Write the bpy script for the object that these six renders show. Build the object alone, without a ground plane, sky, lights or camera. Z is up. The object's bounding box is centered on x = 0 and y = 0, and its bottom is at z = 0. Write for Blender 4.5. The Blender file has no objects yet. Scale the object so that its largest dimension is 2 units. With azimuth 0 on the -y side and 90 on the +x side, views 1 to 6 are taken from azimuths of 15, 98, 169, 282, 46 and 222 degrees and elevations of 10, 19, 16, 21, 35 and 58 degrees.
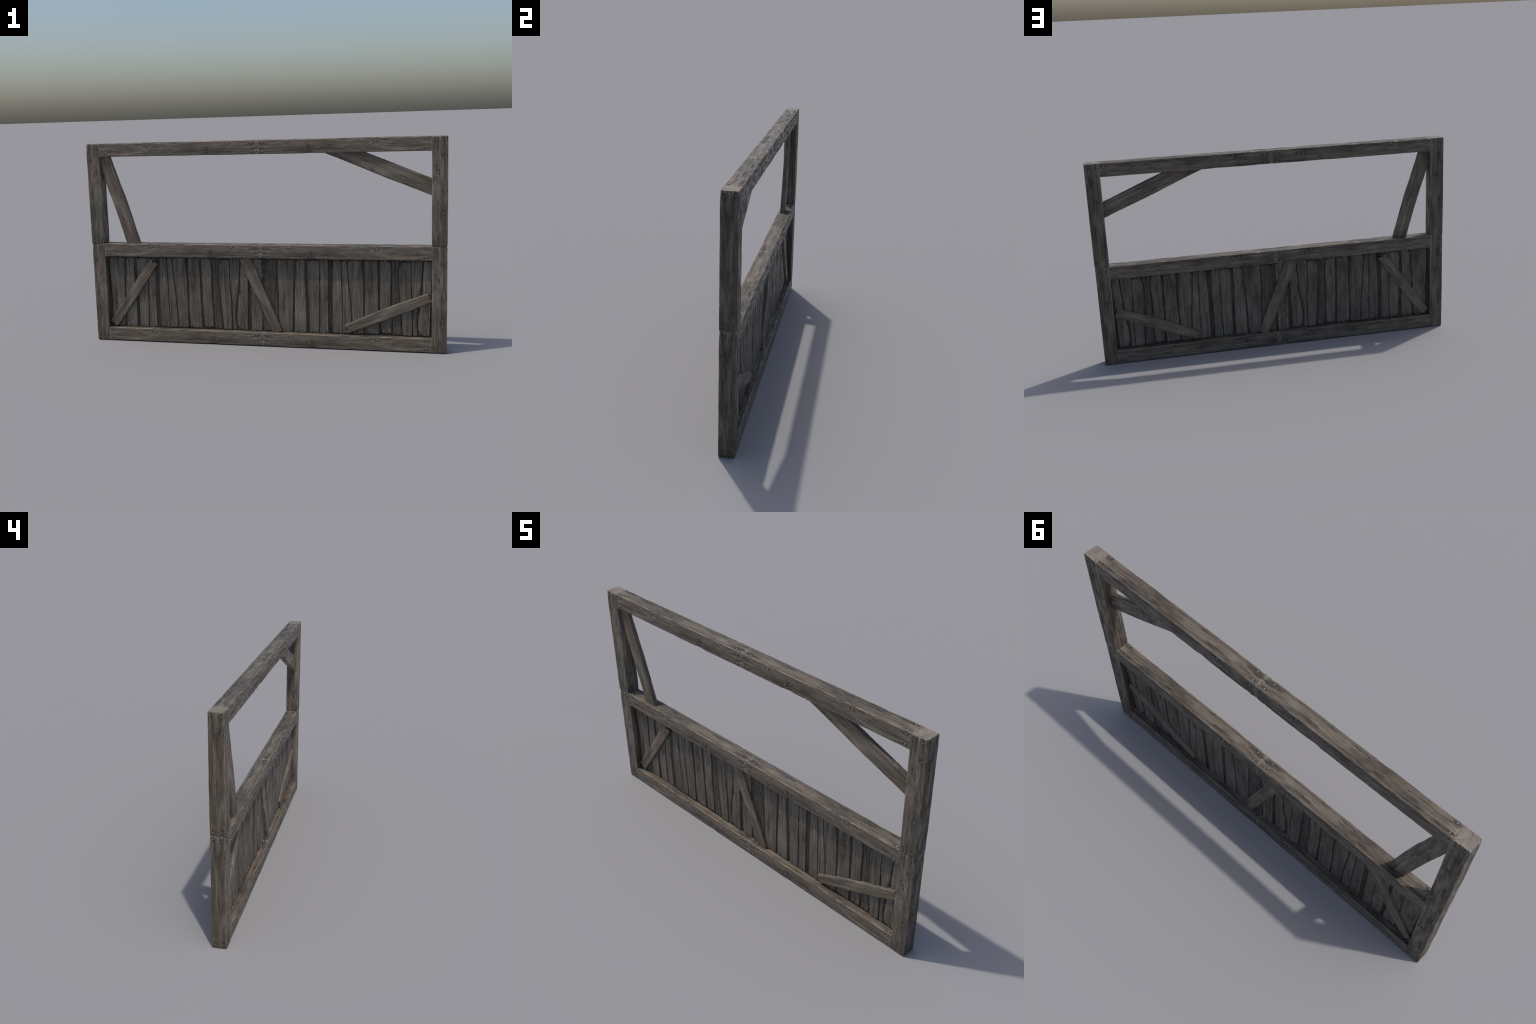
"""Weathered timber stall partition: two-storey posts, three levels of rails,
a lower panel of ragged planks and five diagonal braces, all nailed together.
Frame: metres, z up, centred on x/y, standing on z = 0, 2.00 m long in x."""
import bpy, math
import numpy as np
from mathutils import Matrix

rng = np.random.default_rng(7)

# ------------------------------------------------------------------ noise ---
_perm = np.random.default_rng(1234).permutation(512).astype(np.int64)
_grad = np.random.default_rng(99).normal(size=(512, 3))
_grad /= np.linalg.norm(_grad, axis=1)[:, None]


def noise(p, freq=(1, 1, 1), off=0.0):
    """Gradient noise, about -1..1, for an (n,3) array of points."""
    q = np.asarray(p, float) * np.asarray(freq, float) + np.array([off * 7.31, off * 3.17, off * 5.93])
    i = np.floor(q).astype(np.int64)
    f = q - i
    w = f * f * f * (f * (f * 6 - 15) + 10)
    out = np.zeros(len(q))
    for dx in (0, 1):
        for dy in (0, 1):
            for dz in (0, 1):
                h = _perm[(_perm[(_perm[(i[:, 0] + dx) & 511] + i[:, 1] + dy) & 511] + i[:, 2] + dz) & 511]
                g = _grad[h]
                d = (g * (f - np.array([dx, dy, dz]))).sum(1)
                out += d * (w[:, 0] if dx else 1 - w[:, 0]) * (w[:, 1] if dy else 1 - w[:, 1]) * (w[:, 2] if dz else 1 - w[:, 2])
    return out * 1.6


def smooth01(x, a, b):
    t = np.clip((x - a) / (b - a), 0, 1)
    return t * t * (3 - 2 * t)


# -------------------------------------------------------------- materials ---
class Nodes:
    """Small helper for wiring shader nodes."""

    def __init__(self, name):
        self.mat = bpy.data.materials.new(name)
        self.mat.use_nodes = True
        self.t = self.mat.node_tree
        self.t.nodes.clear()
        self.out = self.t.nodes.new('ShaderNodeOutputMaterial')
        self.bsdf = self.t.nodes.new('ShaderNodeBsdfPrincipled')
        self.link(self.bsdf.outputs[0], self.out.inputs[0])

    def link(self, a, b):
        self.t.links.new(a, b)

    def put(self, sock, v):
        if isinstance(v, bpy.types.NodeSocket):
            self.link(v, sock)
        elif v is not None:
            sock.default_value = v

    def coords(self):
        return self.t.nodes.new('ShaderNodeTexCoord').outputs['Object']

    def mapping(self, vec, scale=(1, 1, 1), loc=(0, 0, 0)):
        n = self.t.nodes.new('ShaderNodeMapping')
        self.put(n.inputs['Vector'], vec)
        n.inputs['Scale'].default_value = scale
        n.inputs['Location'].default_value = loc
        return n.outputs[0]

    def noise(self, vec, scale=1.0, detail=4.0, rough=0.55, distort=0.0):
        n = self.t.nodes.new('ShaderNodeTexNoise')
        self.put(n.inputs['Vector'], vec)
        n.inputs['Scale'].default_value = scale
        n.inputs['Detail'].default_value = detail
        n.inputs['Roughness'].default_value = rough
        n.inputs['Distortion'].default_value = distort
        return n.outputs['Fac']

    def math(self, op, a, b=None, c=None, clamp=False):
        n = self.t.nodes.new('ShaderNodeMath')
        n.operation = op
        n.use_clamp = clamp
        for s, v in zip(n.inputs, (a, b, c)):
            self.put(s, v)
        return n.outputs[0]

    def vmath(self, op, a, b=None):
        n = self.t.nodes.new('ShaderNodeVectorMath')
        n.operation = op
        self.put(n.inputs[0], a)
        if b is not None:
            self.put(n.inputs[1], b)
        return n.outputs['Value'] if op in ('DISTANCE', 'LENGTH', 'DOT_PRODUCT') else n.outputs[0]

    def remap(self, v, a, b, c=0.0, d=1.0):
        n = self.t.nodes.new('ShaderNodeMapRange')
        n.interpolation_type = 'SMOOTHSTEP'
        self.put(n.inputs[0], v)
        for k, x in zip((1, 2, 3, 4), (a, b, c, d)):
            n.inputs[k].default_value = x
        return n.outputs[0]

    def ramp(self, v, stops):
        n = self.t.nodes.new('ShaderNodeValToRGB')
        self.put(n.inputs[0], v)
        e = n.color_ramp.elements
        while len(e) < len(stops):
            e.new(0.5)
        for el, (p, col) in zip(e, stops):
            el.position = p
            el.color = (*col, 1)
        return n.outputs[0]

    def mix(self, f, a, b, mode='MIX'):
        n = self.t.nodes.new('ShaderNodeMix')
        n.data_type = 'RGBA'
        n.blend_type = mode
        self.put(n.inputs[0], f)
        for s, v in ((n.inputs[6], a), (n.inputs[7], b)):
            self.put(s, (*v, 1) if isinstance(v, tuple) else v)
        return n.outputs[2]

    def xyz(self, vec):
        n = self.t.nodes.new('ShaderNodeSeparateXYZ')
        self.put(n.inputs[0], vec)
        return n.outputs

    def bump(self, h, strength, dist):
        n = self.t.nodes.new('ShaderNodeBump')
        n.inputs['Strength'].default_value = strength
        n.inputs['Distance'].default_value = dist
        self.put(n.inputs['Height'], h)
        self.link(n.outputs[0], self.bsdf.inputs['Normal'])


def wood(name, dark, mid, light, brown, corner=None, stains=(), offset=(0, 0, 0), ends=None,
         gain=1.0, speckle=1.0, smoky=0.70, vary=0.0):
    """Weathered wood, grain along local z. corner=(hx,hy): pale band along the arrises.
    stains: nail positions, each with a rust-brown halo drawn out along the grain.
    ends=(z0,z1,length): pale fibres at the worn ends of the timber."""
    m = Nodes(name)
    p = m.coords()
    q = m.mapping(p, loc=offset)
    wob = m.noise(m.mapping(q, (7, 7, 5)), 1, 2)
    wv = m.mapping(q, (1, 1, 1))
    n = m.t.nodes.new('ShaderNodeCombineXYZ')
    s = m.math('MULTIPLY', m.math('SUBTRACT', wob, 0.5), 0.022)
    m.link(s, n.inputs[0])
    m.link(s, n.inputs[1])
    wv = m.vmath('ADD', wv, n.outputs[0])
    broad = m.noise(m.mapping(wv, (62, 62, 2.6)), 1, 6, 0.62)
    fine = m.noise(m.mapping(wv, (230, 230, 4.5)), 1, 4, 0.62)
    hair = m.noise(m.mapping(wv, (640, 640, 11)), 1, 2, 0.5)
    blotch = m.noise(m.mapping(q, (17, 17, 7)), 1, 5, 0.62)
    patch = m.noise(m.mapping(q, (9, 9, 4.0), (3, 1, 2)), 1, 3, 0.5)
    v = m.math('MULTIPLY_ADD', broad, 0.66, m.math('MULTIPLY', fine, 0.56))
    v = m.math('ADD', v, m.math('MULTIPLY', blotch, 0.36))
    v = m.math('ADD', v, m.math('MULTIPLY', hair, 0.26))
    v = m.math('SUBTRACT', v, 0.42)
    col = m.ramp(v, [(0.24, dark), (0.47, mid), (0.71, light)])
    col = m.mix(m.remap(patch, 0.46, 0.66, 0, 0.75), col,
                m.mix(0.75, col, m.ramp(v, [(0.33, tuple(x * 0.35 for x in brown)), (0.62, brown)])))
    # smoky weather-darkened stretches
    smoke = m.noise(m.mapping(wv, (26, 26, 3.6), (6, 1, 4)), 1, 4, 0.6)
    col = m.mix(m.remap(smoke, 0.46, 0.64, 0, smoky), col, m.mix(1.0, col, (0.36, 0.34, 0.32), 'MULTIPLY'))
    # mineral-green weathering in long faint stains
    moss = m.noise(m.mapping(q, (30, 30, 6), (5, 2, 9)), 1, 3, 0.5)
    col = m.mix(m.remap(moss, 0.64, 0.78, 0, 0.45), col, (mid[0] * 0.95, mid[1] * 0.98, mid[2] * 0.72))
    # open fissures: thin dark lines along the grain
    fis = m.noise(m.mapping(wv, (120, 120, 3.4), (1, 7, 3)), 1, 2, 0.5)
    line = m.math('ABSOLUTE', m.math('SUBTRACT', fis, 0.5))
    gate = m.remap(m.noise(m.mapping(q, (26, 26, 8), (2, 4, 1)), 1, 2), 0.48, 0.60)
    fmask = m.math('MULTIPLY', m.remap(line, 0.0, 0.028, 1, 0), gate)
    col = m.mix(m.math('MULTIPLY', fmask, 0.75), col, tuple(x * 0.4 for x in dark))
    if corner:
        c = m.xyz(p)
        ax = m.math('DIVIDE', m.math('ABSOLUTE', c[0]), corner[0])
        ay = m.math('DIVIDE', m.math('ABSOLUTE', c[1]), corner[1])
        e = m.math('MINIMUM', ax, ay)
        chip = m.noise(m.mapping(q, (60, 60, 14), (8, 3, 1)), 1, 4, 0.6)
        e = m.math('ADD', e, m.math('MULTIPLY', m.math('SUBTRACT', chip, 0.5), 0.22))
        col = m.mix(m.remap(e, 0.93, 1.01, 0, 0.75), col, tuple(min(1, x * 1.5) for x in light))
    if ends:
        c = m.xyz(p)
        for z0, sgn in ends:
            d = m.math('ABSOLUTE', m.math('SUBTRACT', c[2], z0))
            fr = m.noise(m.mapping(q, (190, 190, 34), (sgn, 3, 1)), 1, 5, 0.7)
            d = m.math('ADD', d, m.math('MULTIPLY', m.math('SUBTRACT', fr, 0.5), 0.11 if sgn > 0 else 0.06))
            col = m.mix(m.remap(d, -0.003, 0.010, 0.8 if sgn > 0 else 0.4, 0), col, tuple(min(1, x * 1.35) for x in light))
            if sgn > 0:
                ck = m.noise(m.mapping(q, (95, 95, 55), (3, 8, 1)), 1, 3, 0.6)
                ck = m.remap(m.math('ABSOLUTE', m.math('SUBTRACT', ck, 0.5)), 0.0, 0.030, 1, 0)
                ck = m.math('MULTIPLY', ck, m.remap(m.math('ABSOLUTE', m.math('SUBTRACT', c[2], z0)), 0.012, 0.055, 0.9, 0))
                col = m.mix(ck, col, tuple(x * 0.5 for x in dark))
    if len(stains):
        ps = m.mapping(p, (1, 1, 0.25))
        near = None
        for (x, y, z) in stains:
            d = m.vmath('DISTANCE', ps, (x, y, z * 0.25))
            near = d if near is None else m.math('MINIMUM', near, d)
        near = m.math('ADD', near, m.math('MULTIPLY', m.math('SUBTRACT', fine, 0.5), 0.008))
        col = m.mix(m.remap(near, 0.0022, 0.0068, 0.85, 0), col, (0.030, 0.019, 0.011))
    if vary:
        rnd = m.t.nodes.new('ShaderNodeObjectInfo').outputs['Random']
        tone = m.math('MULTIPLY_ADD', rnd, 2 * vary, 1 - vary)
        n = m.t.nodes.new('ShaderNodeCombineXYZ')
        for k in range(3):
            m.link(tone, n.inputs[k])
        col = m.mix(1.0, col, n.outputs[0], 'MULTIPLY')
    if gain != 1.0:
        col = m.mix(1.0, col, (gain, gain, gain), 'MULTIPLY')
    m.link(col, m.bsdf.inputs['Base Color'])
    gloss = m.noise(m.mapping(q, (55, 55, 13), (9, 4, 6)), 1, 5, 0.65)
    m.link(m.remap(gloss, 0.42, 0.57, 0.28, 0.85), m.bsdf.inputs['Roughness'])
    m.bsdf.inputs['Specular IOR Level'].default_value = 0.5
    h = m.math('ADD', m.math('MULTIPLY', fine, 0.6), m.math('MULTIPLY', hair, 0.35))
    h = m.math('SUBTRACT', h, m.math('MULTIPLY', fmask, 0.6))
    m.bump(h, 0.8 * speckle, 0.003)
    return m.mat


def end_grain(name):
    """Sawn timber end: growth rings round a pith near one edge, with drying cracks."""
    m = Nodes(name)
    p = m.coords()
    c = m.vmath('MULTIPLY', m.vmath('SUBTRACT', p, (0.006, -0.020, 0)), (1, 1, 0))
    jit = m.noise(m.mapping(p, (45, 45, 0)), 1, 3)
    r = m.math('ADD', m.vmath('LENGTH', c), m.math('MULTIPLY', jit, 0.010))
    ring = m.math('SINE', m.math('MULTIPLY', r, 1900))
    grain = m.noise(m.mapping(p, (300, 300, 40)), 1, 4, 0.6)
    blot = m.noise(m.mapping(p, (50, 50, 20), (4, 4, 4)), 1, 4, 0.6)
    v = m.math('ADD', m.math('MULTIPLY', ring, 0.07), m.math('ADD', m.math('MULTIPLY', grain, 0.5), m.math('MULTIPLY', blot, 0.5)))
    col = m.ramp(v, [(0.30, (0.10, 0.080, 0.060)), (0.50, (0.195, 0.163, 0.130)), (0.72, (0.29, 0.25, 0.205))])
    s = m.xyz(c)
    ang = m.math('ARCTAN2', s[1], s[0])
    spoke = m.math('ADD', m.math('MULTIPLY', ang, 0.80), m.math('MULTIPLY', jit, 0.6))
    spoke = m.math('ABSOLUTE', m.math('SUBTRACT', m.math('FRACT', spoke), 0.5))
    crack = m.math('MULTIPLY', m.remap(m.math('MULTIPLY', spoke, m.vmath('LENGTH', c)), 0.0, 0.0010, 1, 0),
                   m.remap(m.noise(m.mapping(p, (60, 60, 10), (1, 1, 7)), 1, 2), 0.42, 0.55))
    col = m.mix(m.math('MULTIPLY', crack, 0.8), col, (0.04, 0.03, 0.022))
    m.link(col, m.bsdf.inputs['Base Color'])
    m.bsdf.inputs['Roughness'].default_value = 0.68
    m.bump(m.math('ADD', m.math('MULTIPLY', ring, 0.25), m.math('SUBTRACT', grain, crack)), 0.5, 0.002)
    return m.mat


def iron(name):
    m = Nodes(name)
    p = m.coords()
    g = m.noise(m.mapping(p, (400, 400, 400)), 1, 3)
    col = m.ramp(g, [(0.35, (0.13, 0.125, 0.125)), (0.6, (0.28, 0.285, 0.30))])
    m.link(col, m.bsdf.inputs['Base Color'])
    m.bsdf.inputs['Metallic'].default_value = 0.55
    m.bsdf.inputs['Roughness'].default_value = 0.38
    return m.mat


# ------------------------------------------------------------ sizes, nails ---
RAIL_LEN, RAIL_HX, RAIL_HY = 0.921, 0.0373, 0.0357      # hx is vertical once laid down
POST_LEN, POST_HX, POST_HY = 0.5680, 0.0392, 0.0368
RAIL_TOPS = (0.0760, 0.5685, 1.1362)

# Rail nails: (distance from the middle joint, height above rail centre), size
RAIL_FRONT = [(.031, .020), (.031, -.025), (.164, .022), (.297, -.004), (.265, -.015), (.636, .019), (.897, .021), (.897, -.023)]
RAIL_BACK = [(.032, .018), (.030, -.024), (.206, .025), (.157, .012), (.182, .004), (.898, .022), (.899, -.025)]
RAIL_TOP = [(.044, -.020), (.030, .021), (.900, .021), (.898, -.024)]       # second value: y
# Post nails: (offset away from the opening, height)
POST_FRONT = [(-.025, .549), (.022, .549), (.024, .467), (-.015, .406), (-.003, .385), (.019, .177), (-.023, .016), (.022, .017)]
POST_BACK = [(.018, .550), (-.023, .551), (.013, .472), (.005, .457), (.027, .442), (.023, .018), (-.023, .017)]
POST_OUT = [(-.020, .544), (.022, .551), (-.022, .019), (.022, .017)]        # first value: y
POST_IN = [(-.022, .128), (-.001, .118), (-.007, .105), (.027, .016), (-.027, .018)]

# In rail-local space: z runs along the rail from the middle joint, x is up, y is depth (front = -y)
rail_nails = [((h, -RAIL_HY, d), 'front') for d, h in RAIL_FRONT] + [((h, RAIL_HY, d), 'back') for d, h in RAIL_BACK] + \
             [((RAIL_HX, y, d), 'up') for d, y in RAIL_TOP]
# In post-local space: +x points outwards, z up
post_nails = [((x, -POST_HY, z), 'front') for x, z in POST_FRONT] + [((x, POST_HY, z), 'back') for x, z in POST_BACK] + \
             [((POST_HX, y, z), 'up') for y, z in POST_OUT] + [((-POST_HX, y, z), 'down') for y, z in POST_IN]

RAIL_WOOD = dict(dark=(0.026, 0.021, 0.016), mid=(0.114, 0.094, 0.071), light=(0.235, 0.201, 0.158), brown=(0.122, 0.088, 0.057))
PLANK_WOOD = dict(dark=(0.028, 0.025, 0.021), mid=(0.094, 0.082, 0.065), light=(0.182, 0.163, 0.134), brown=(0.100, 0.079, 0.054))
mat_rail = wood('weathered_rail_wood', corner=(RAIL_HX, RAIL_HY), stains=[n[0] for n in rail_nails],
                ends=((0.0, 1), (RAIL_LEN, -1)), **RAIL_WOOD)
mat_post = wood('weathered_post_wood', corner=(POST_HX, POST_HY), stains=[n[0] for n in post_nails], offset=(3.1, 1.7, 2.2),
                ends=((POST_LEN, 1),), **RAIL_WOOD)
mat_plank = wood('grey_plank_wood', smoky=0.15, vary=0.13, offset=(1.3, 5.2, 0.4), **PLANK_WOOD)
mat_plank_pale = wood('pale_plank_wood', smoky=0.15, vary=0.13, offset=(7.7, 2.2, 1.4), gain=1.18, **PLANK_WOOD)
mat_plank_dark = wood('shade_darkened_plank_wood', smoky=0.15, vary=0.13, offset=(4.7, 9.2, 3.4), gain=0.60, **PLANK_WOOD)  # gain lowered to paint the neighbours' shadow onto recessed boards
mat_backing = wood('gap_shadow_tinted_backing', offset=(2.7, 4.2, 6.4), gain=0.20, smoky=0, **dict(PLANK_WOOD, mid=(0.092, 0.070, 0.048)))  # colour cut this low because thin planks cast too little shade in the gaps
mat_batten = wood('dark_batten_wood', offset=(5.7, 1.2, 2.4), gain=0.36, **PLANK_WOOD)
mat_brace = wood('brace_wood', offset=(6.3, 0.2, 2.4), smoky=0.4, gain=1.04, **RAIL_WOOD)
mat_end = end_grain('sawn_end_grain')
mat_iron = iron('dull_iron')

# ---------------------------------------------------------------- meshes ----


def make_mesh(name, verts, faces, mats, mat_index=None, smooth=True):
    me = bpy.data.meshes.new(name)
    me.from_pydata(verts.tolist() if hasattr(verts, 'tolist') else verts, [], faces)
    for mt in mats:
        me.materials.append(mt)
    if mat_index is not None:
        me.polygons.foreach_set('material_index', mat_index)
    me.polygons.foreach_set('use_smooth', [smooth] * len(me.polygons))
    me.update()
    return me


def timber_mesh(name, hx, hy, length, nails, mat, seed, step=0.004, side=18, radius=0.0035, chip=0.0068,
                worn_start=0.0, bow=0.0013):
    """Squared beam along local z: rounded worn arrises, chips, drying grooves, dents round nails."""
    # outline of the section, counter-clockwise, with its outward direction and arris nearness
    pts, nrm = [], []
    cx, cy = hx - radius, hy - radius
    for k, (sx, sy) in enumerate(((1, -1), (1, 1), (-1, 1), (-1, -1))):
        a0 = (-math.pi / 2, 0, math.pi / 2, math.pi)[k]
        for i in range(4):
            a = a0 + math.pi / 2 * i / 3
            pts.append((sx * cx + radius * math.cos(a), sy * cy + radius * math.sin(a)))
            nrm.append((math.cos(a), math.sin(a)))
        ex, ey = ((1, 1), (-1, 1), (-1, -1), (1, -1))[k]
        nx, ny = ((1, 0), (0, 1), (-1, 0), (0, -1))[k]
        p0 = np.array(pts[-1])
        span = 2 * (cy if k % 2 == 0 else cx)
        dirv = np.array(((0, 1), (-1, 0), (0, -1), (1, 0))[k])
        for i in range(1, side):
            pts.append(tuple(p0 + dirv * span * i / side))
            nrm.append((nx, ny))
    pts, nrm = np.array(pts), np.array(nrm)
    m = len(pts)
    arris = np.minimum(np.abs(pts[:, 0]) / hx * hx - hx, np.abs(pts[:, 1]) - hy)
    arris = np.exp(-np.abs(np.maximum(hx - np.abs(pts[:, 0]), hy - np.abs(pts[:, 1]))) / 0.0045)
    corner_id = (pts[:, 0] > 0) * 2 + (pts[:, 1] > 0)
    per = np.cumsum(np.r_[0, np.linalg.norm(np.diff(pts, axis=0), axis=1)])
    zs = np.r_[0, 0.0012, 0.003, np.linspace(0.006, length - 0.006, int(length / step)), length - 0.003, length - 0.0012, length]
    shrink = np.interp(zs, [0, 0.0012, 0.003, length - 0.003, length - 0.0012, length], [0.0022, 0.0008, 0, 0, 0.0008, 0.0022])
    nz = len(zs)
    X = np.tile(pts[:, 0], nz)
    Y = np.tile(pts[:, 1], nz)
    Z = np.repeat(zs, m)
    NX, NY = np.tile(nrm[:, 0], nz), np.tile(nrm[:, 1], nz)
    A = np.tile(arris, nz)
    C = np.tile(corner_id, nz)
    P = np.c_[X, Y, Z]
    # chips along the arrises
    cp = np.c_[C * 13.7, Z * 0, Z]
    ch = np.clip(noise(cp, (1, 1, 11), seed) - 0.26, 0, 1) * 1.6 + np.clip(noise(cp, (1, 1, 45), seed + 3) - 0.42, 0, 1) * 1.0
    endw = np.exp(-Z / 0.045) * worn_start
    d = -A * chip * (ch + endw * (0.5 + noise(P, (60, 60, 60), seed)))
    # drying grooves along the grain, deeper toward the ends
    S = np.tile(per, nz)
    deep = 1 + (2.2 + 2.0 * worn_start) * np.exp(-Z / 0.03) + 2.2 * np.exp(-(length - Z) / 0.03)
    gl = np.abs(noise(np.c_[S, S * 0, Z], (95, 1, 4.5), seed + 9))
    d -= 0.0015 * deep * np.clip(1 - gl / 0.10, 0, 1) * smooth01(noise(np.c_[S, S * 0, Z], (40, 1, 9), seed + 5), 0.0, 0.35)
    d += 0.0005 * noise(np.c_[S, S * 0, Z], (160, 1, 8), seed + 21)
    # broad hewn unevenness
    d += bow * 0.45 * noise(P, (14, 14, 9), seed + 30)
    for (x, y, z), _ in nails:
        dd = ((X - x) ** 2 + (Y - y) ** 2 + ((Z - z) * 0.6) ** 2) / 0.0065 ** 2
        d -= 0.0011 * np.exp(-dd)
    d -= np.repeat(shrink, m)
    V = P + np.c_[NX * d, NY * d, Z * 0]
    wob = noise(np.c_[Z * 0, Z * 0 + 3, Z], (1, 1, 5.0), seed + 40), noise(np.c_[Z * 0, Z * 0 + 9, Z], (1, 1, 5.0), seed + 41)
    tame = smooth01(Z, 0, 0.06) * smooth01(length - Z, 0, 0.06)
    V[:, 0] += bow * 0.6 * wob[0] * tame
    V[:, 1] += bow * 0.6 * wob[1] * tame
    faces, mi = [], []
    for i in range(nz - 1):
        a, b = i * m, (i + 1) * m
        for j in range(m):
            k = (j + 1) % m
            faces.append((a + j, a + k, b + k, b + j))
    mi += [0] * len(faces)
    # end caps: rings shrinking to the middle
    verts = [V]
    base = len(V)
    rings = 8
    for start, zc, flip, s in ((0, 0.0, True, 1), ((nz - 1) * m, length, False, -1)):
        prev = start
        ring0 = V[start:start + m]
        for r in range(1, rings):
            f = 1 - r / rings
            R = ring0 * [f, f, 1]
            R[:, 2] = zc + s * (0.0008 + 0.0009 * noise(R, (70, 70, 1), seed + 50 + s)
                                + 0.0010 * np.clip(noise(R, (25, 160, 1), seed + 60) - 0.3, 0, 1))
            verts.append(R)
            for j in range(m):
                k = (j + 1) % m
                q = (prev + j, base + j, base + k, prev + k)
                faces.append(q[::-1] if flip else tuple((prev + j, prev + k, base + k, base + j)))
                mi.append(1)
            prev = base
            base += m
        verts.append(np.array([[0, 0, zc + s * 0.001]]))
        for j in range(m):
            k = (j + 1) % m
            faces.append((prev + j, base, prev + k) if flip else (prev + j, prev + k, base))
            mi.append(1)
        base += 1
    # flip caps consistently: start cap faces point to -z, end cap to +z
    return make_mesh(name, np.vstack(verts), faces, [mat, mat_end], mi)


def board_mesh(name, left, right, z0, z1, half, mat, seed, rag=(0.004, 0.004), nu=14, step=0.004, edge=0.0025,
               edge_noise=0.0017, splits=(), slant=(0.0, 0.0)):
    """Ragged board along local z: side edges follow control points (x, z), both broad faces rounded and
    grooved, ends splintered. splits: (u, end, depth, width) notches torn into an end.
    slant: how far each end cut runs along the board per unit across it."""
    nv = max(8, int((z1 - z0) / step))
    v = np.linspace(0, 1, nv + 1)
    zz = z0 + (z1 - z0) * v
    L = np.interp(zz, [p[1] for p in left][::-1], [p[0] for p in left][::-1]) if left[0][1] > left[-1][1] else np.interp(zz, [p[1] for p in left], [p[0] for p in left])
    R = np.interp(zz, [p[1] for p in right][::-1], [p[0] for p in right][::-1]) if right[0][1] > right[-1][1] else np.interp(zz, [p[1] for p in right], [p[0] for p in right])
    zl = np.c_[zz * 0, zz * 0 + 1.5, zz]
    L = L + edge_noise * noise(zl, (1, 1, 38), seed) + 0.7 * edge_noise * noise(zl, (1, 1, 130), seed + 1)
    R = R + edge_noise * noise(zl, (1, 1, 38), seed + 2) + 0.7 * edge_noise * noise(zl, (1, 1, 130), seed + 3)
    u = 0.5 - 0.5 * np.cos(np.pi * np.linspace(0, 1, nu + 1))
    u = 0.5 * u + 0.5 * np.linspace(0, 1, nu + 1)
    U, Vv = np.meshgrid(u, v)
    X = L[:, None] + (R - L)[:, None] * U
    W = (R - L)[:, None] * np.ones_like(U)
    ua = np.c_[u * 9.0, u * 0, u * 0]
    hi = rag[1] * (0.8 * noise(ua, (1.1, 1, 1), seed + 4) + 1.0 * noise(ua, (3.3, 1, 1), seed + 5) - 0.5)
    lo = rag[0] * (0.8 * noise(ua, (1.1, 1, 1), seed + 6) + 1.0 * noise(ua, (3.3, 1, 1), seed + 7) - 0.5)
    for su, end, dep, wid in splits:
        cut = dep * np.clip(1 - np.abs(u - su) / wid, 0, 1)
        if end:
            hi = hi - cut
        else:
            lo = lo - cut
    ln = z1 - z0
    Zg = z0 + ln * Vv + hi[None, :] * smooth01(Vv, 1 - 0.018 / ln, 1) * 1.0 - lo[None, :] * (1 - smooth01(Vv, 0, 0.018 / ln))
    Zg = Zg + X * (slant[0] * (1 - Vv) + slant[1] * Vv)
    e = np.minimum(U * W, (1 - U) * W)
    end_d = np.minimum(Vv * ln, (1 - Vv) * ln)
    rnd = np.sqrt(np.clip(1 - (1 - np.clip(e / edge, 0, 1)) ** 2, 0, 1)) * 0.75 + 0.25
    rnd *= np.sqrt(np.clip(1 - (1 - np.clip(end_d / 0.004, 0, 1)) ** 2, 0, 1)) * 0.4 + 0.6
    verts = []
    for sgn in (-1, 1):
        q = np.c_[X.ravel(), X.ravel() * 0, Zg.ravel()]
        g = 0.0006 * noise(q, (130, 1, 5), seed + 12) + 0.0007 * noise(q, (34, 1, 3), seed + 13)
        crk = np.abs(noise(q, (75, 1, 3.2), seed + 15))
        g -= 0.0012 * np.clip(1 - crk / 0.09, 0, 1) * smooth01(noise(q, (30, 1, 6), seed + 16), 0.1, 0.4)
        Yv = sgn * (half * rnd.ravel() + g)
        verts.append(np.c_[X.ravel(), Yv, Zg.ravel()])
    V = np.vstack(verts)
    n1 = nu + 1
    off = len(verts[0])
    F = []
    for i in range(nv):
        for j in range(nu):
            a = i * n1 + j
            F.append((a, a + 1, a + 1 + n1, a + n1))
            F.append((off + a, off + a + n1, off + a + n1 + 1, off + a + 1))
    for i in range(nv):
        a, b = i * n1, (i + 1) * n1
        F.append((a, b, off + b, off + a))
        a, b = a + nu, b + nu
        F.append((a, off + a, off + b, b))
    for j in range(nu):
        F.append((j, off + j, off + j + 1, j + 1))
        a = nv * n1 + j
        F.append((a, a + 1, off + a + 1, off + a))
    return make_mesh(name, V, F, [mat])


def nail_mesh(name, radius, height):
    """Domed hand-forged nail head, axis +z, slightly off-round."""
    prof = [(1.06, -0.5), (1.0, 0.12), (0.93, 0.42), (0.75, 0.72), (0.45, 0.93)]
    V, F = [], []
    k = 12
    for r, h in prof:
        for i in range(k):
            a = 2 * math.pi * i / k
            w = 1 + 0.06 * math.sin(2 * a + 1) + 0.04 * math.sin(3 * a)
            V.append((radius * r * w * math.cos(a), radius * r * w * math.sin(a), height * h))
    V.append((0, 0, height))
    for s in range(len(prof) - 1):
        for i in range(k):
            j = (i + 1) % k
            F.append((s * k + i, s * k + j, (s + 1) * k + j, (s + 1) * k + i))
    t = (len(prof) - 1) * k
    for i in range(k):
        F.append((t + i, t + (i + 1) % k, len(V) - 1))
    return make_mesh(name, V, F, [mat_iron])


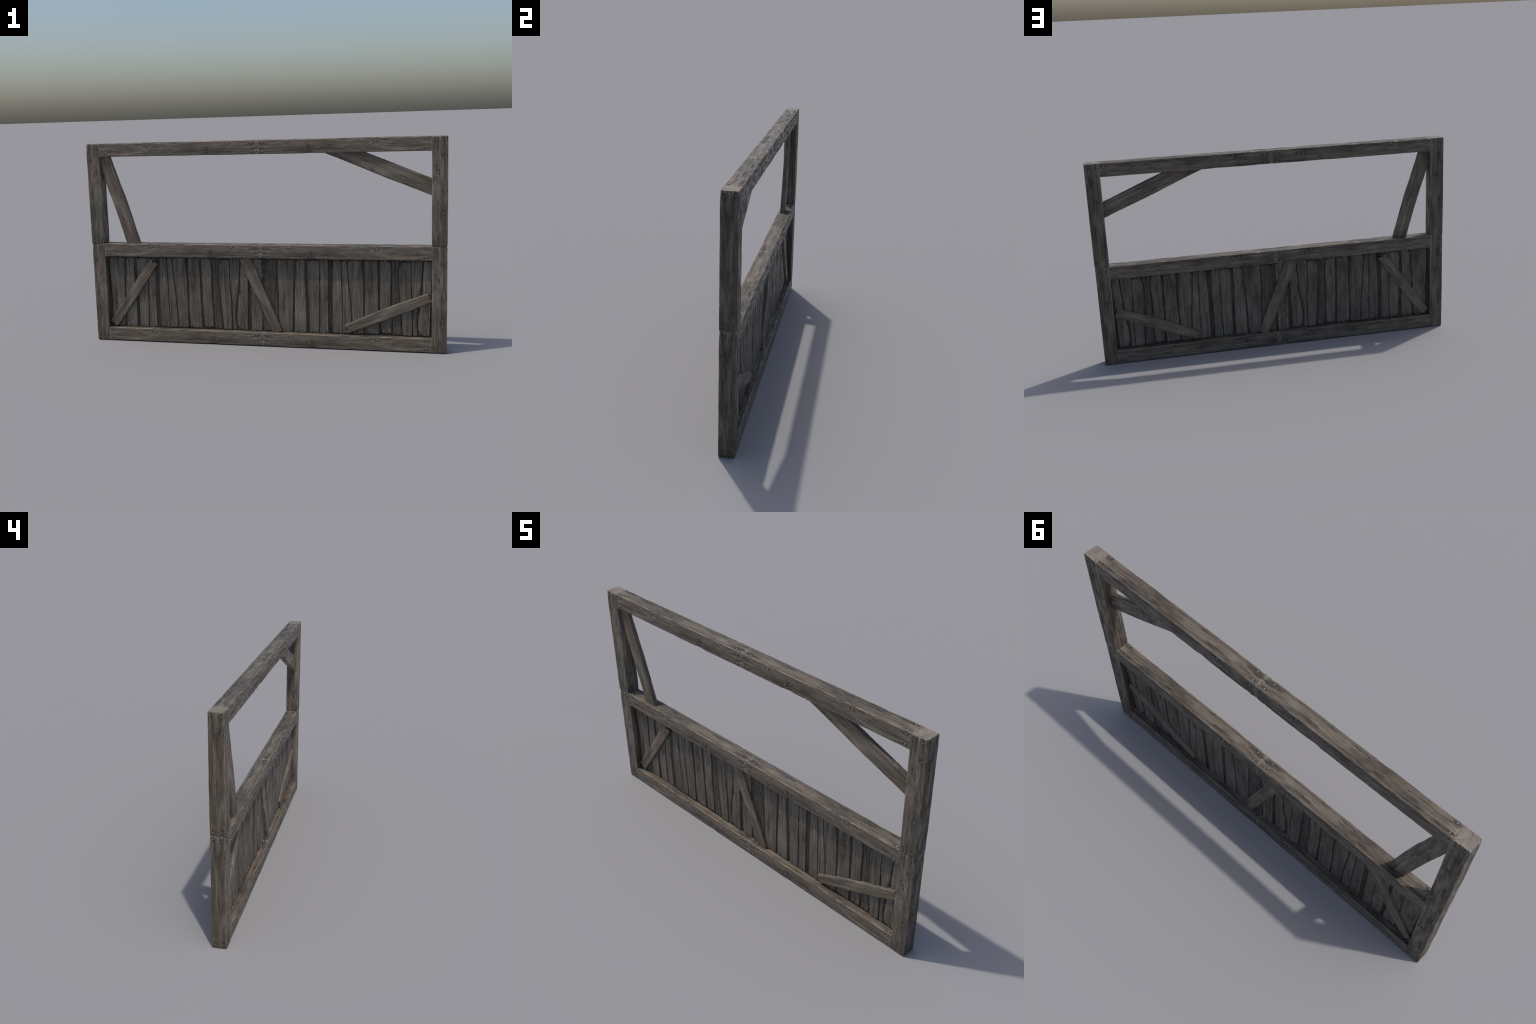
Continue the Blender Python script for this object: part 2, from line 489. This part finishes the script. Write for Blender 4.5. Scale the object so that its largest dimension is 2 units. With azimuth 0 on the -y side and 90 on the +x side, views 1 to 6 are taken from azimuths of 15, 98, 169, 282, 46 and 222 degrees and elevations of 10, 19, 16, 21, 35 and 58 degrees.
def bent_nail_mesh(name, length, radius):
    """Nail hammered over: a tapered shank lying on the wood, both ends sunk in; runs along +x, lies on z = 0."""
    V, F = [], []
    k, n = 8, 9
    for s in range(n):
        t = s / (n - 1)
        h = radius * (2.0 * math.sin(math.pi * t) ** 0.6 - 0.9) if 0 < t < 1 else -radius * 1.2
        r = radius * (1.15 - 0.5 * t)
        y = radius * 1.2 * math.sin(2.4 * t)
        for i in range(k):
            a = 2 * math.pi * i / k
            V.append((length * t, y + r * math.cos(a), h + r * math.sin(a)))
    for s in range(n - 1):
        for i in range(k):
            j = (i + 1) % k
            F.append((s * k + i, (s + 1) * k + i, (s + 1) * k + j, s * k + j))
    F.append(tuple(range(k)))
    F.append(tuple(range((n - 1) * k, n * k))[::-1])
    return make_mesh(name, V, F, [mat_iron])


# --------------------------------------------------------------- assembly ---
coll = bpy.context.scene.collection
root = bpy.data.objects.new('wooden_stall_partition', None)
root['label'] = 'weathered grey timber stall partition with planks and diagonal braces'
root['category'] = 'wooden fence'
coll.objects.link(root)


def add(name, me, parent, matrix=None):
    ob = bpy.data.objects.new(name, me)
    coll.objects.link(ob)
    ob.parent = parent
    if matrix is not None:
        ob.matrix_local = matrix
    return ob


FACE = {'front': Matrix.Rotation(math.pi / 2, 4, 'X'), 'back': Matrix.Rotation(-math.pi / 2, 4, 'X'),
        'up': Matrix.Rotation(math.pi / 2, 4, 'Y'), 'down': Matrix.Rotation(-math.pi / 2, 4, 'Y')}


def add_nails(parent, nails, me, big=None):
    for i, (pos, face) in enumerate(nails):
        spin = Matrix.Rotation(2.4 * i, 4, 'Z')
        sc = 0.88 + 0.24 * ((i * 37) % 11) / 10
        add('nail', me, parent, Matrix.Translation(pos) @ FACE[face] @ spin @ Matrix.Scale(sc, 4))


nail_large = nail_mesh('nail_head_large', 0.0038, 0.0018)
nail_small = nail_mesh('nail_head_small', 0.0027, 0.0013)
bent_long = bent_nail_mesh('bent_nail_long', 0.026, 0.0011)
bent_short = bent_nail_mesh('bent_nail_short', 0.016, 0.0011)

rail_me = timber_mesh('rail', RAIL_HX, RAIL_HY, RAIL_LEN, rail_nails, mat_rail, 11, worn_start=0.6)
post_me = timber_mesh('post', POST_HX, POST_HY, POST_LEN, post_nails, mat_post, 23, worn_start=0.3)


def bent_on_front(parent, me, hy, p0, p1):
    """Lay a bent nail on the front face from local (x, z) p0 to p1."""
    ang = math.atan2(p1[1] - p0[1], p1[0] - p0[0])
    add('bent_nail', me, parent, Matrix.Translation((p0[0], -hy, p0[1])) @ Matrix.Rotation(math.pi / 2, 4, 'X') @ Matrix.Rotation(ang, 4, 'Z'))


for side in (1, -1):
    # lay the rail down: local z -> outward x, local x -> up
    for top in RAIL_TOPS:
        lay = Matrix(((0, 0, 1, 0), (0, 1, 0, 0), (1, 0, 0, 0), (0, 0, 0, 1)))   # z->x, x->z (a mirror)
        mtx = Matrix.Translation((0.0002 * side, 0, top - RAIL_HX)) @ Matrix.Diagonal((side, 1, 1, 1)) @ lay
        rail = add('rail', rail_me, root, mtx)
        add_nails(rail, rail_nails, nail_large)
        bent_on_front(rail, bent_long, RAIL_HY, (0.012, 0.622), (0.002, 0.597))
    for lift in (0.0, POST_LEN):
        slim = 1.0 if lift else 0.972                 # the upper post overhangs the lower one a little
        mtx = Matrix.Translation((side * (0.9985 - POST_HX), 0, lift)) @ Matrix.Diagonal((side * slim, slim, 1, 1))
        post = add('post', post_me, root, mtx)
        add_nails(post, post_nails, nail_small)
        bent_on_front(post, bent_short, POST_HY, (0.013, 0.183), (0.006, 0.198))

# ---- planks: one metre of boarding, repeated once. Edges as (x, z) from the start of the metre.
T, B = 0.486, 0.084
ED = {
    'A': ([(.087, T), (.085, .427), (.091, .268), (.091, .168), (.092, B)], [(.188, T), (.184, .409), (.179, .349), (.174, .240), (.168, B)]),
    'B': ([(.191, T), (.184, .349), (.180, .240), (.175, B)], [(.243, T), (.242, .371), (.246, .252), (.248, B)]),
    'C1': ([(.256, T), (.255, .390), (.261, .250), (.263, B)], [(.322, T), (.321, .333), (.320, .194), (.317, B)]),
    'C2': ([(.3225, T), (.3215, .333), (.3205, .194), (.3175, B)], [(.370, T), (.370, .334), (.3685, .196), (.3685, B)]),
    'D1': ([(.397, T), (.391, .354), (.390, .197), (.389, B)], [(.440, T), (.444, .300), (.446, B)]),
    'D2': ([(.442, T), (.4445, .300), (.4465, B)], [(.469, T), (.475, .414), (.485, .317), (.492, .200), (.495, B)]),
    'E': ([(.474, T), (.480, .375), (.490, .297), (.496, .200), (.499, B)], [(.551, T), (.561, .357), (.561, .241), (.559, B)]),
    'F': ([(.570, T), (.567, .396), (.569, .280), (.565, .202), (.568, B)], [(.637, T), (.639, .359), (.641, .204), (.643, B)]),
    'G': ([(.645, T), (.647, .359), (.650, .204), (.655, B)], [(.706, T), (.708, .399), (.705, .283), (.712, .167), (.709, B)]),
    'H1': ([(.711, T), (.712, .399), (.712, .250), (.717, B)], [(.734, T), (.730, .330), (.727, .250), (.730, B)]),
    'H2': ([(.731, T), (.728, .330), (.726, .250), (.729, B)], [(.752, T), (.744, .361), (.752, .265), (.762, B)]),
    'I': ([(.762, T), (.757, .472), (.748, .440), (.749, .361), (.757, .246), (.762, .169), (.768, B)], [(.813, T), (.811, .363), (.820, .248), (.820, B)]),
    'J': ([(.8145, T), (.8125, .363), (.8215, .248), (.8215, B)], [(.874, T), (.866, .364), (.857, .276), (.849, .210), (.842, .140), (.846, B)]),
    'K': ([(.879, T), (.871, .356), (.872, .292), (.862, .276), (.854, .210), (.847, .140), (.850, .112), (.863, B)], [(.921, T), (.919, .365), (.916, .250), (.912, B)]),
    'L': ([(.918, T), (.927, .365), (.938, .282), (.933, .265), (.932, .212), (.932, B)], [(1.000, T), (.997, .366), (.998, .176), (.996, B)]),
    'M': ([(1.032, T), (1.023, .423), (1.018, .329), (1.004, .138), (1.003, B)], [(1.082, T), (1.082, .331), (1.088, .217), (1.091, B)]),
}
# half thickness, material, bottom and top ends (z), raggedness
LOOK = {
    'A': (.0062, mat_plank, .080, .487, .005), 'B': (.0056, mat_plank, .081, .486, .006), 'C1': (.0064, mat_plank, .081, .484, .006),
    'C2': (.0058, mat_plank, .081, .487, .006), 'D1': (.0060, mat_plank, .082, .486, .005), 'D2': (.0054, mat_plank, .083, .486, .006),
    'E': (.0068, mat_plank, .081, .487, .006), 'F': (.0062, mat_plank, .084, .486, .005), 'G': (.0066, mat_plank, .090, .488, .007),
    'H1': (.0036, mat_plank_dark, .087, .490, .006), 'H2': (.0040, mat_plank_dark, .084, .488, .006), 'I': (.0076, mat_plank, .083, .480, .006),
    'J': (.0056, mat_plank, .081, .487, .005), 'K': (.0072, mat_plank_pale, .082, .486, .006), 'L': (.0064, mat_plank_pale, .080, .486, .004),
    'M': (.0050, mat_plank_dark, .084, .485, .005),
}
SPLIT = {'D1': [(.95, 1, .012, .12)], 'G': [(.9, 1, .010, .2), (.1, 0, .006, .2)], 'C1': [(.05, 1, .010, .2)], 'B': [(.05, 1, .012, .2)],
         'K': [(.05, 0, .012, .3)], 'E': [(.9, 0, .008, .25), (.05, 1, .010, .2)], 'A': [(.85, 1, .006, .15)], 'F': [(.1, 0, .008, .25)],
         'M': [(.05, 1, .010, .3)], 'L': [(.3, 1, .004, .2)]}
LOOK = {k_: (max(0.0018, 0.0037 + (v_[0] - 0.0060) * 1.15),) + v_[1:] for k_, v_ in LOOK.items()}      # thin boarding
plank_meshes = {}
for n_, (k_, (l_, r_)) in enumerate(ED.items()):
    half, mt, zb, zt, rag = LOOK[k_]
    l_ = [(x + 0.0012, z) for x, z in l_]              # open the joints between boards
    r_ = [(x - 0.0012, z) for x, z in r_]
    zb, zt = zb - 0.0060, zt + 0.004
    plank_meshes[k_] = board_mesh('plank_' + k_.lower(), l_, r_, zb, zt, half, mt, 100 + 7 * n_, rag=(rag * 1.2, rag * 1.4), nu=26, splits=SPLIT.get(k_, ()))
for tile in (-1.0, 0.0):
    for k_, me in plank_meshes.items():
        xs = [p[0] + tile for p in ED[k_][0] + ED[k_][1]]
        if min(xs) > 0.925:
            continue                                   # would lie wholly inside the end post
        add('plank', me, root, Matrix.Translation((tile, 0, 0)))
# the sliver of board M that peeps out beside the left post
add('plank', plank_meshes['M'], root, Matrix.Translation((-2.0, 0, 0)))

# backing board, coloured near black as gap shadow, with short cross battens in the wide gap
bk = board_mesh('backing_board', [(-.925, .50), (-.925, .07)], [(.925, .50), (.925, .07)], 0.070, 0.500, 0.0008, mat_backing, 301,
                rag=(0, 0), nu=240, step=0.006, edge_noise=0)
add('backing_board', bk, root)
for k, (zc, hh) in enumerate(((.488, .012), (.462, .0115), (.428, .0195), (.380, .026), (.318, .033), (.240, .042), (.150, .045))):
    bat = board_mesh('batten', [(-hh, .02), (-hh, -.02)], [(hh, .02), (hh, -.02)], -0.020, 0.020, 0.0015, mat_batten, 311 + k, rag=(.001, .001), nu=10)
    add('batten', bat, root, Matrix.Translation((0.008, 0, zc)) @ Matrix.Rotation(math.pi / 2 + 0.02 * math.sin(5 * k), 4, 'Y'))

# plank nails: (x, z) from the start of the metre; driven through, so the heads show on both faces
PLANK_NAILS = [('A', .102, .466), ('A', .129, .458), ('B', .201, .460), ('B', .237, .465), ('C1', .268, .460), ('C1', .300, .462), ('C2', .336, .468),
               ('C2', .352, .462), ('A', .113, .100), ('A', .147, .101), ('B', .189, .097), ('B', .222, .098), ('C1', .277, .112), ('C1', .308, .099), ('C2', .357, .101),
               ('D1', .401, .108), ('D1', .433, .100), ('D1', .403, .471), ('D1', .436, .461), ('E', .484, .459), ('E', .524, .470),
               ('F', .582, .469), ('F', .612, .465), ('G', .656, .471), ('G', .691, .461), ('I', .762, .452), ('I', .780, .464), ('I', .797, .461),
               ('I', .789, .448), ('E', .549, .117), ('E', .513, .099), ('F', .585, .106), ('F', .618, .100), ('G', .665, .100), ('G', .698, .106),
               ('I', .776, .110), ('I', .810, .101), ('K', .860, .113), ('K', .898, .102), ('L', .947, .099), ('L', .984, .107), ('L', .981, .471),
               ('M', 1.018, .107), ('M', 1.048, .469), ('M', 1.074, .461), ('F', .593, .348), ('E', .500, .460), ('M', 1.06, .10)]
nv_src = np.array([v.co[:] for v in nail_small.vertices])
nf_src = [tuple(p.vertices) for p in nail_small.polygons]
NV, NF = [], []
for tile in (-1.0, 0.0):
    for k_, x, z in PLANK_NAILS:
        if abs(x + tile) > 0.915:
            continue
        for sgn in (-1, 1):
            o = sum(len(a) for a in NV)
            q = nv_src * (0.85 + 0.25 * rng.random())
            w = np.c_[q[:, 0] + x + tile, sgn * (q[:, 2] + LOOK[k_][0] + 0.0002), -sgn * q[:, 1] * -1 + z]
            NV.append(w)
            NF += [tuple(i + o for i in (f if sgn < 0 else f[::-1])) for f in nf_src]
pn = add('nail', make_mesh('plank_nails', np.vstack(NV), NF, [mat_iron]), root)
pn['kind'] = 'stuff'

# ---- braces: boards along local z, centred; edges as (offset across, along)


def brace(me, p0, p1, half, nails=(), bent=None, y=0.0):
    """Place a board mesh so that local z runs from p0 to p1 in the x-z plane."""
    dx, dz = p1[0] - p0[0], p1[1] - p0[1]
    ang = math.atan2(dx, dz)
    ob = add('brace', me, root, Matrix.Translation((p0[0], y, p0[1])) @ Matrix.Rotation(ang, 4, 'Y'))
    for x, z in nails:
        for f, yy in (('front', -half), ('back', half)):
            add('nail', nail_small, ob, Matrix.Translation((x, yy, z)) @ FACE[f])
    if bent:
        bent_on_front(ob, bent_short, half, *bent)
    return ob


# lower panel braces (thin boards let into the planking, showing on both sides)
H = 0.0158
LN = 0.467
me = board_mesh('brace_short', [(-.030, 0), (-.0285, LN * .5), (-.028, LN)], [(.0285, 0), (.0295, LN * .5), (.0285, LN)], 0, LN, H, mat_brace, 401,
                rag=(.003, .006), nu=18, edge=.004, splits=[(.45, 1, .012, .16)])
brace(me, (-.901, .090), (-.629, .471), H, nails=((.017, LN - .020), (-.018, LN - .012), (.012, .012)), bent=((.014, .085), (.010, .100)))
LN = 0.490
me = board_mesh('brace_long', [(-.024, 0), (-.030, LN * .35), (-.031, LN * .65), (-.025, LN)], [(.024, 0), (.0285, LN * .3), (.030, LN * .6), (.028, LN)],
                0, LN, H, mat_brace, 417, rag=(.006, .003), nu=18, edge=.004, splits=[(.55, 0, .014, .14)])
brace(me, (.4625, .105), (.913, .2945), H, nails=((-.015, .010), (-.014, LN - .010), (.018, .016), (.020, LN - .012)), bent=((-.004, .300), (-.012, .312)))
LN = 0.466
me = board_mesh('brace_middle', [(-.030, 0), (-.031, LN * .5), (-.034, LN)], [(.0295, 0), (.031, LN * .5), (.035, LN)],
                0, LN, H, mat_brace, 433, rag=(.002, .002), nu=18, edge=.004)
brace(me, (.0875, .070), (-.0985, .500), H, nails=((-.008, .012),), bent=((-.012, .330), (-.004, .322)))
# upper corner braces: boards set toward the front, cut to run into rail and post
H, SET = 0.0122, -0.0088
LN = 0.5166
dv = np.array((-.9259, .3777))
me = board_mesh('corner_brace_wide', [(-.0415, 0), (-.0425, LN * .3), (-.0435, LN * .5), (-.0410, LN * .7), (-.0410, LN)],
                [(.0405, 0), (.0410, LN * .4), (.0415, LN * .55), (.0405, LN)],
                0, LN, H, mat_brace, 451, rag=(0, 0), nu=22, edge=.004, edge_noise=.0010, slant=(.408, -2.451))
p0 = np.array((.930, .8733))
brace(me, tuple(p0), tuple(p0 + dv * LN), H, bent=((.012, .128), (.006, .114)), y=SET)
LN = 0.533
dv = np.array((-.303, .953))
me = board_mesh('corner_brace_steep', [(-.0390, 0), (-.0380, .03), (-.0350, .135), (-.0350, .27), (-.0380, .365), (-.0390, LN)],
                [(.0395, 0), (.0400, .03), (.0435, .20), (.0455, .285), (.0410, .365), (.0385, LN)],
                0, LN, H, mat_brace, 467, rag=(0, 0), nu=22, edge=.004, edge_noise=.0010, slant=(-.318, -.318))
p0 = np.array((-.7462, .560))
brace(me, tuple(p0), tuple(p0 + dv * LN), H, bent=((.012, .130), (.018, .118)), y=SET)
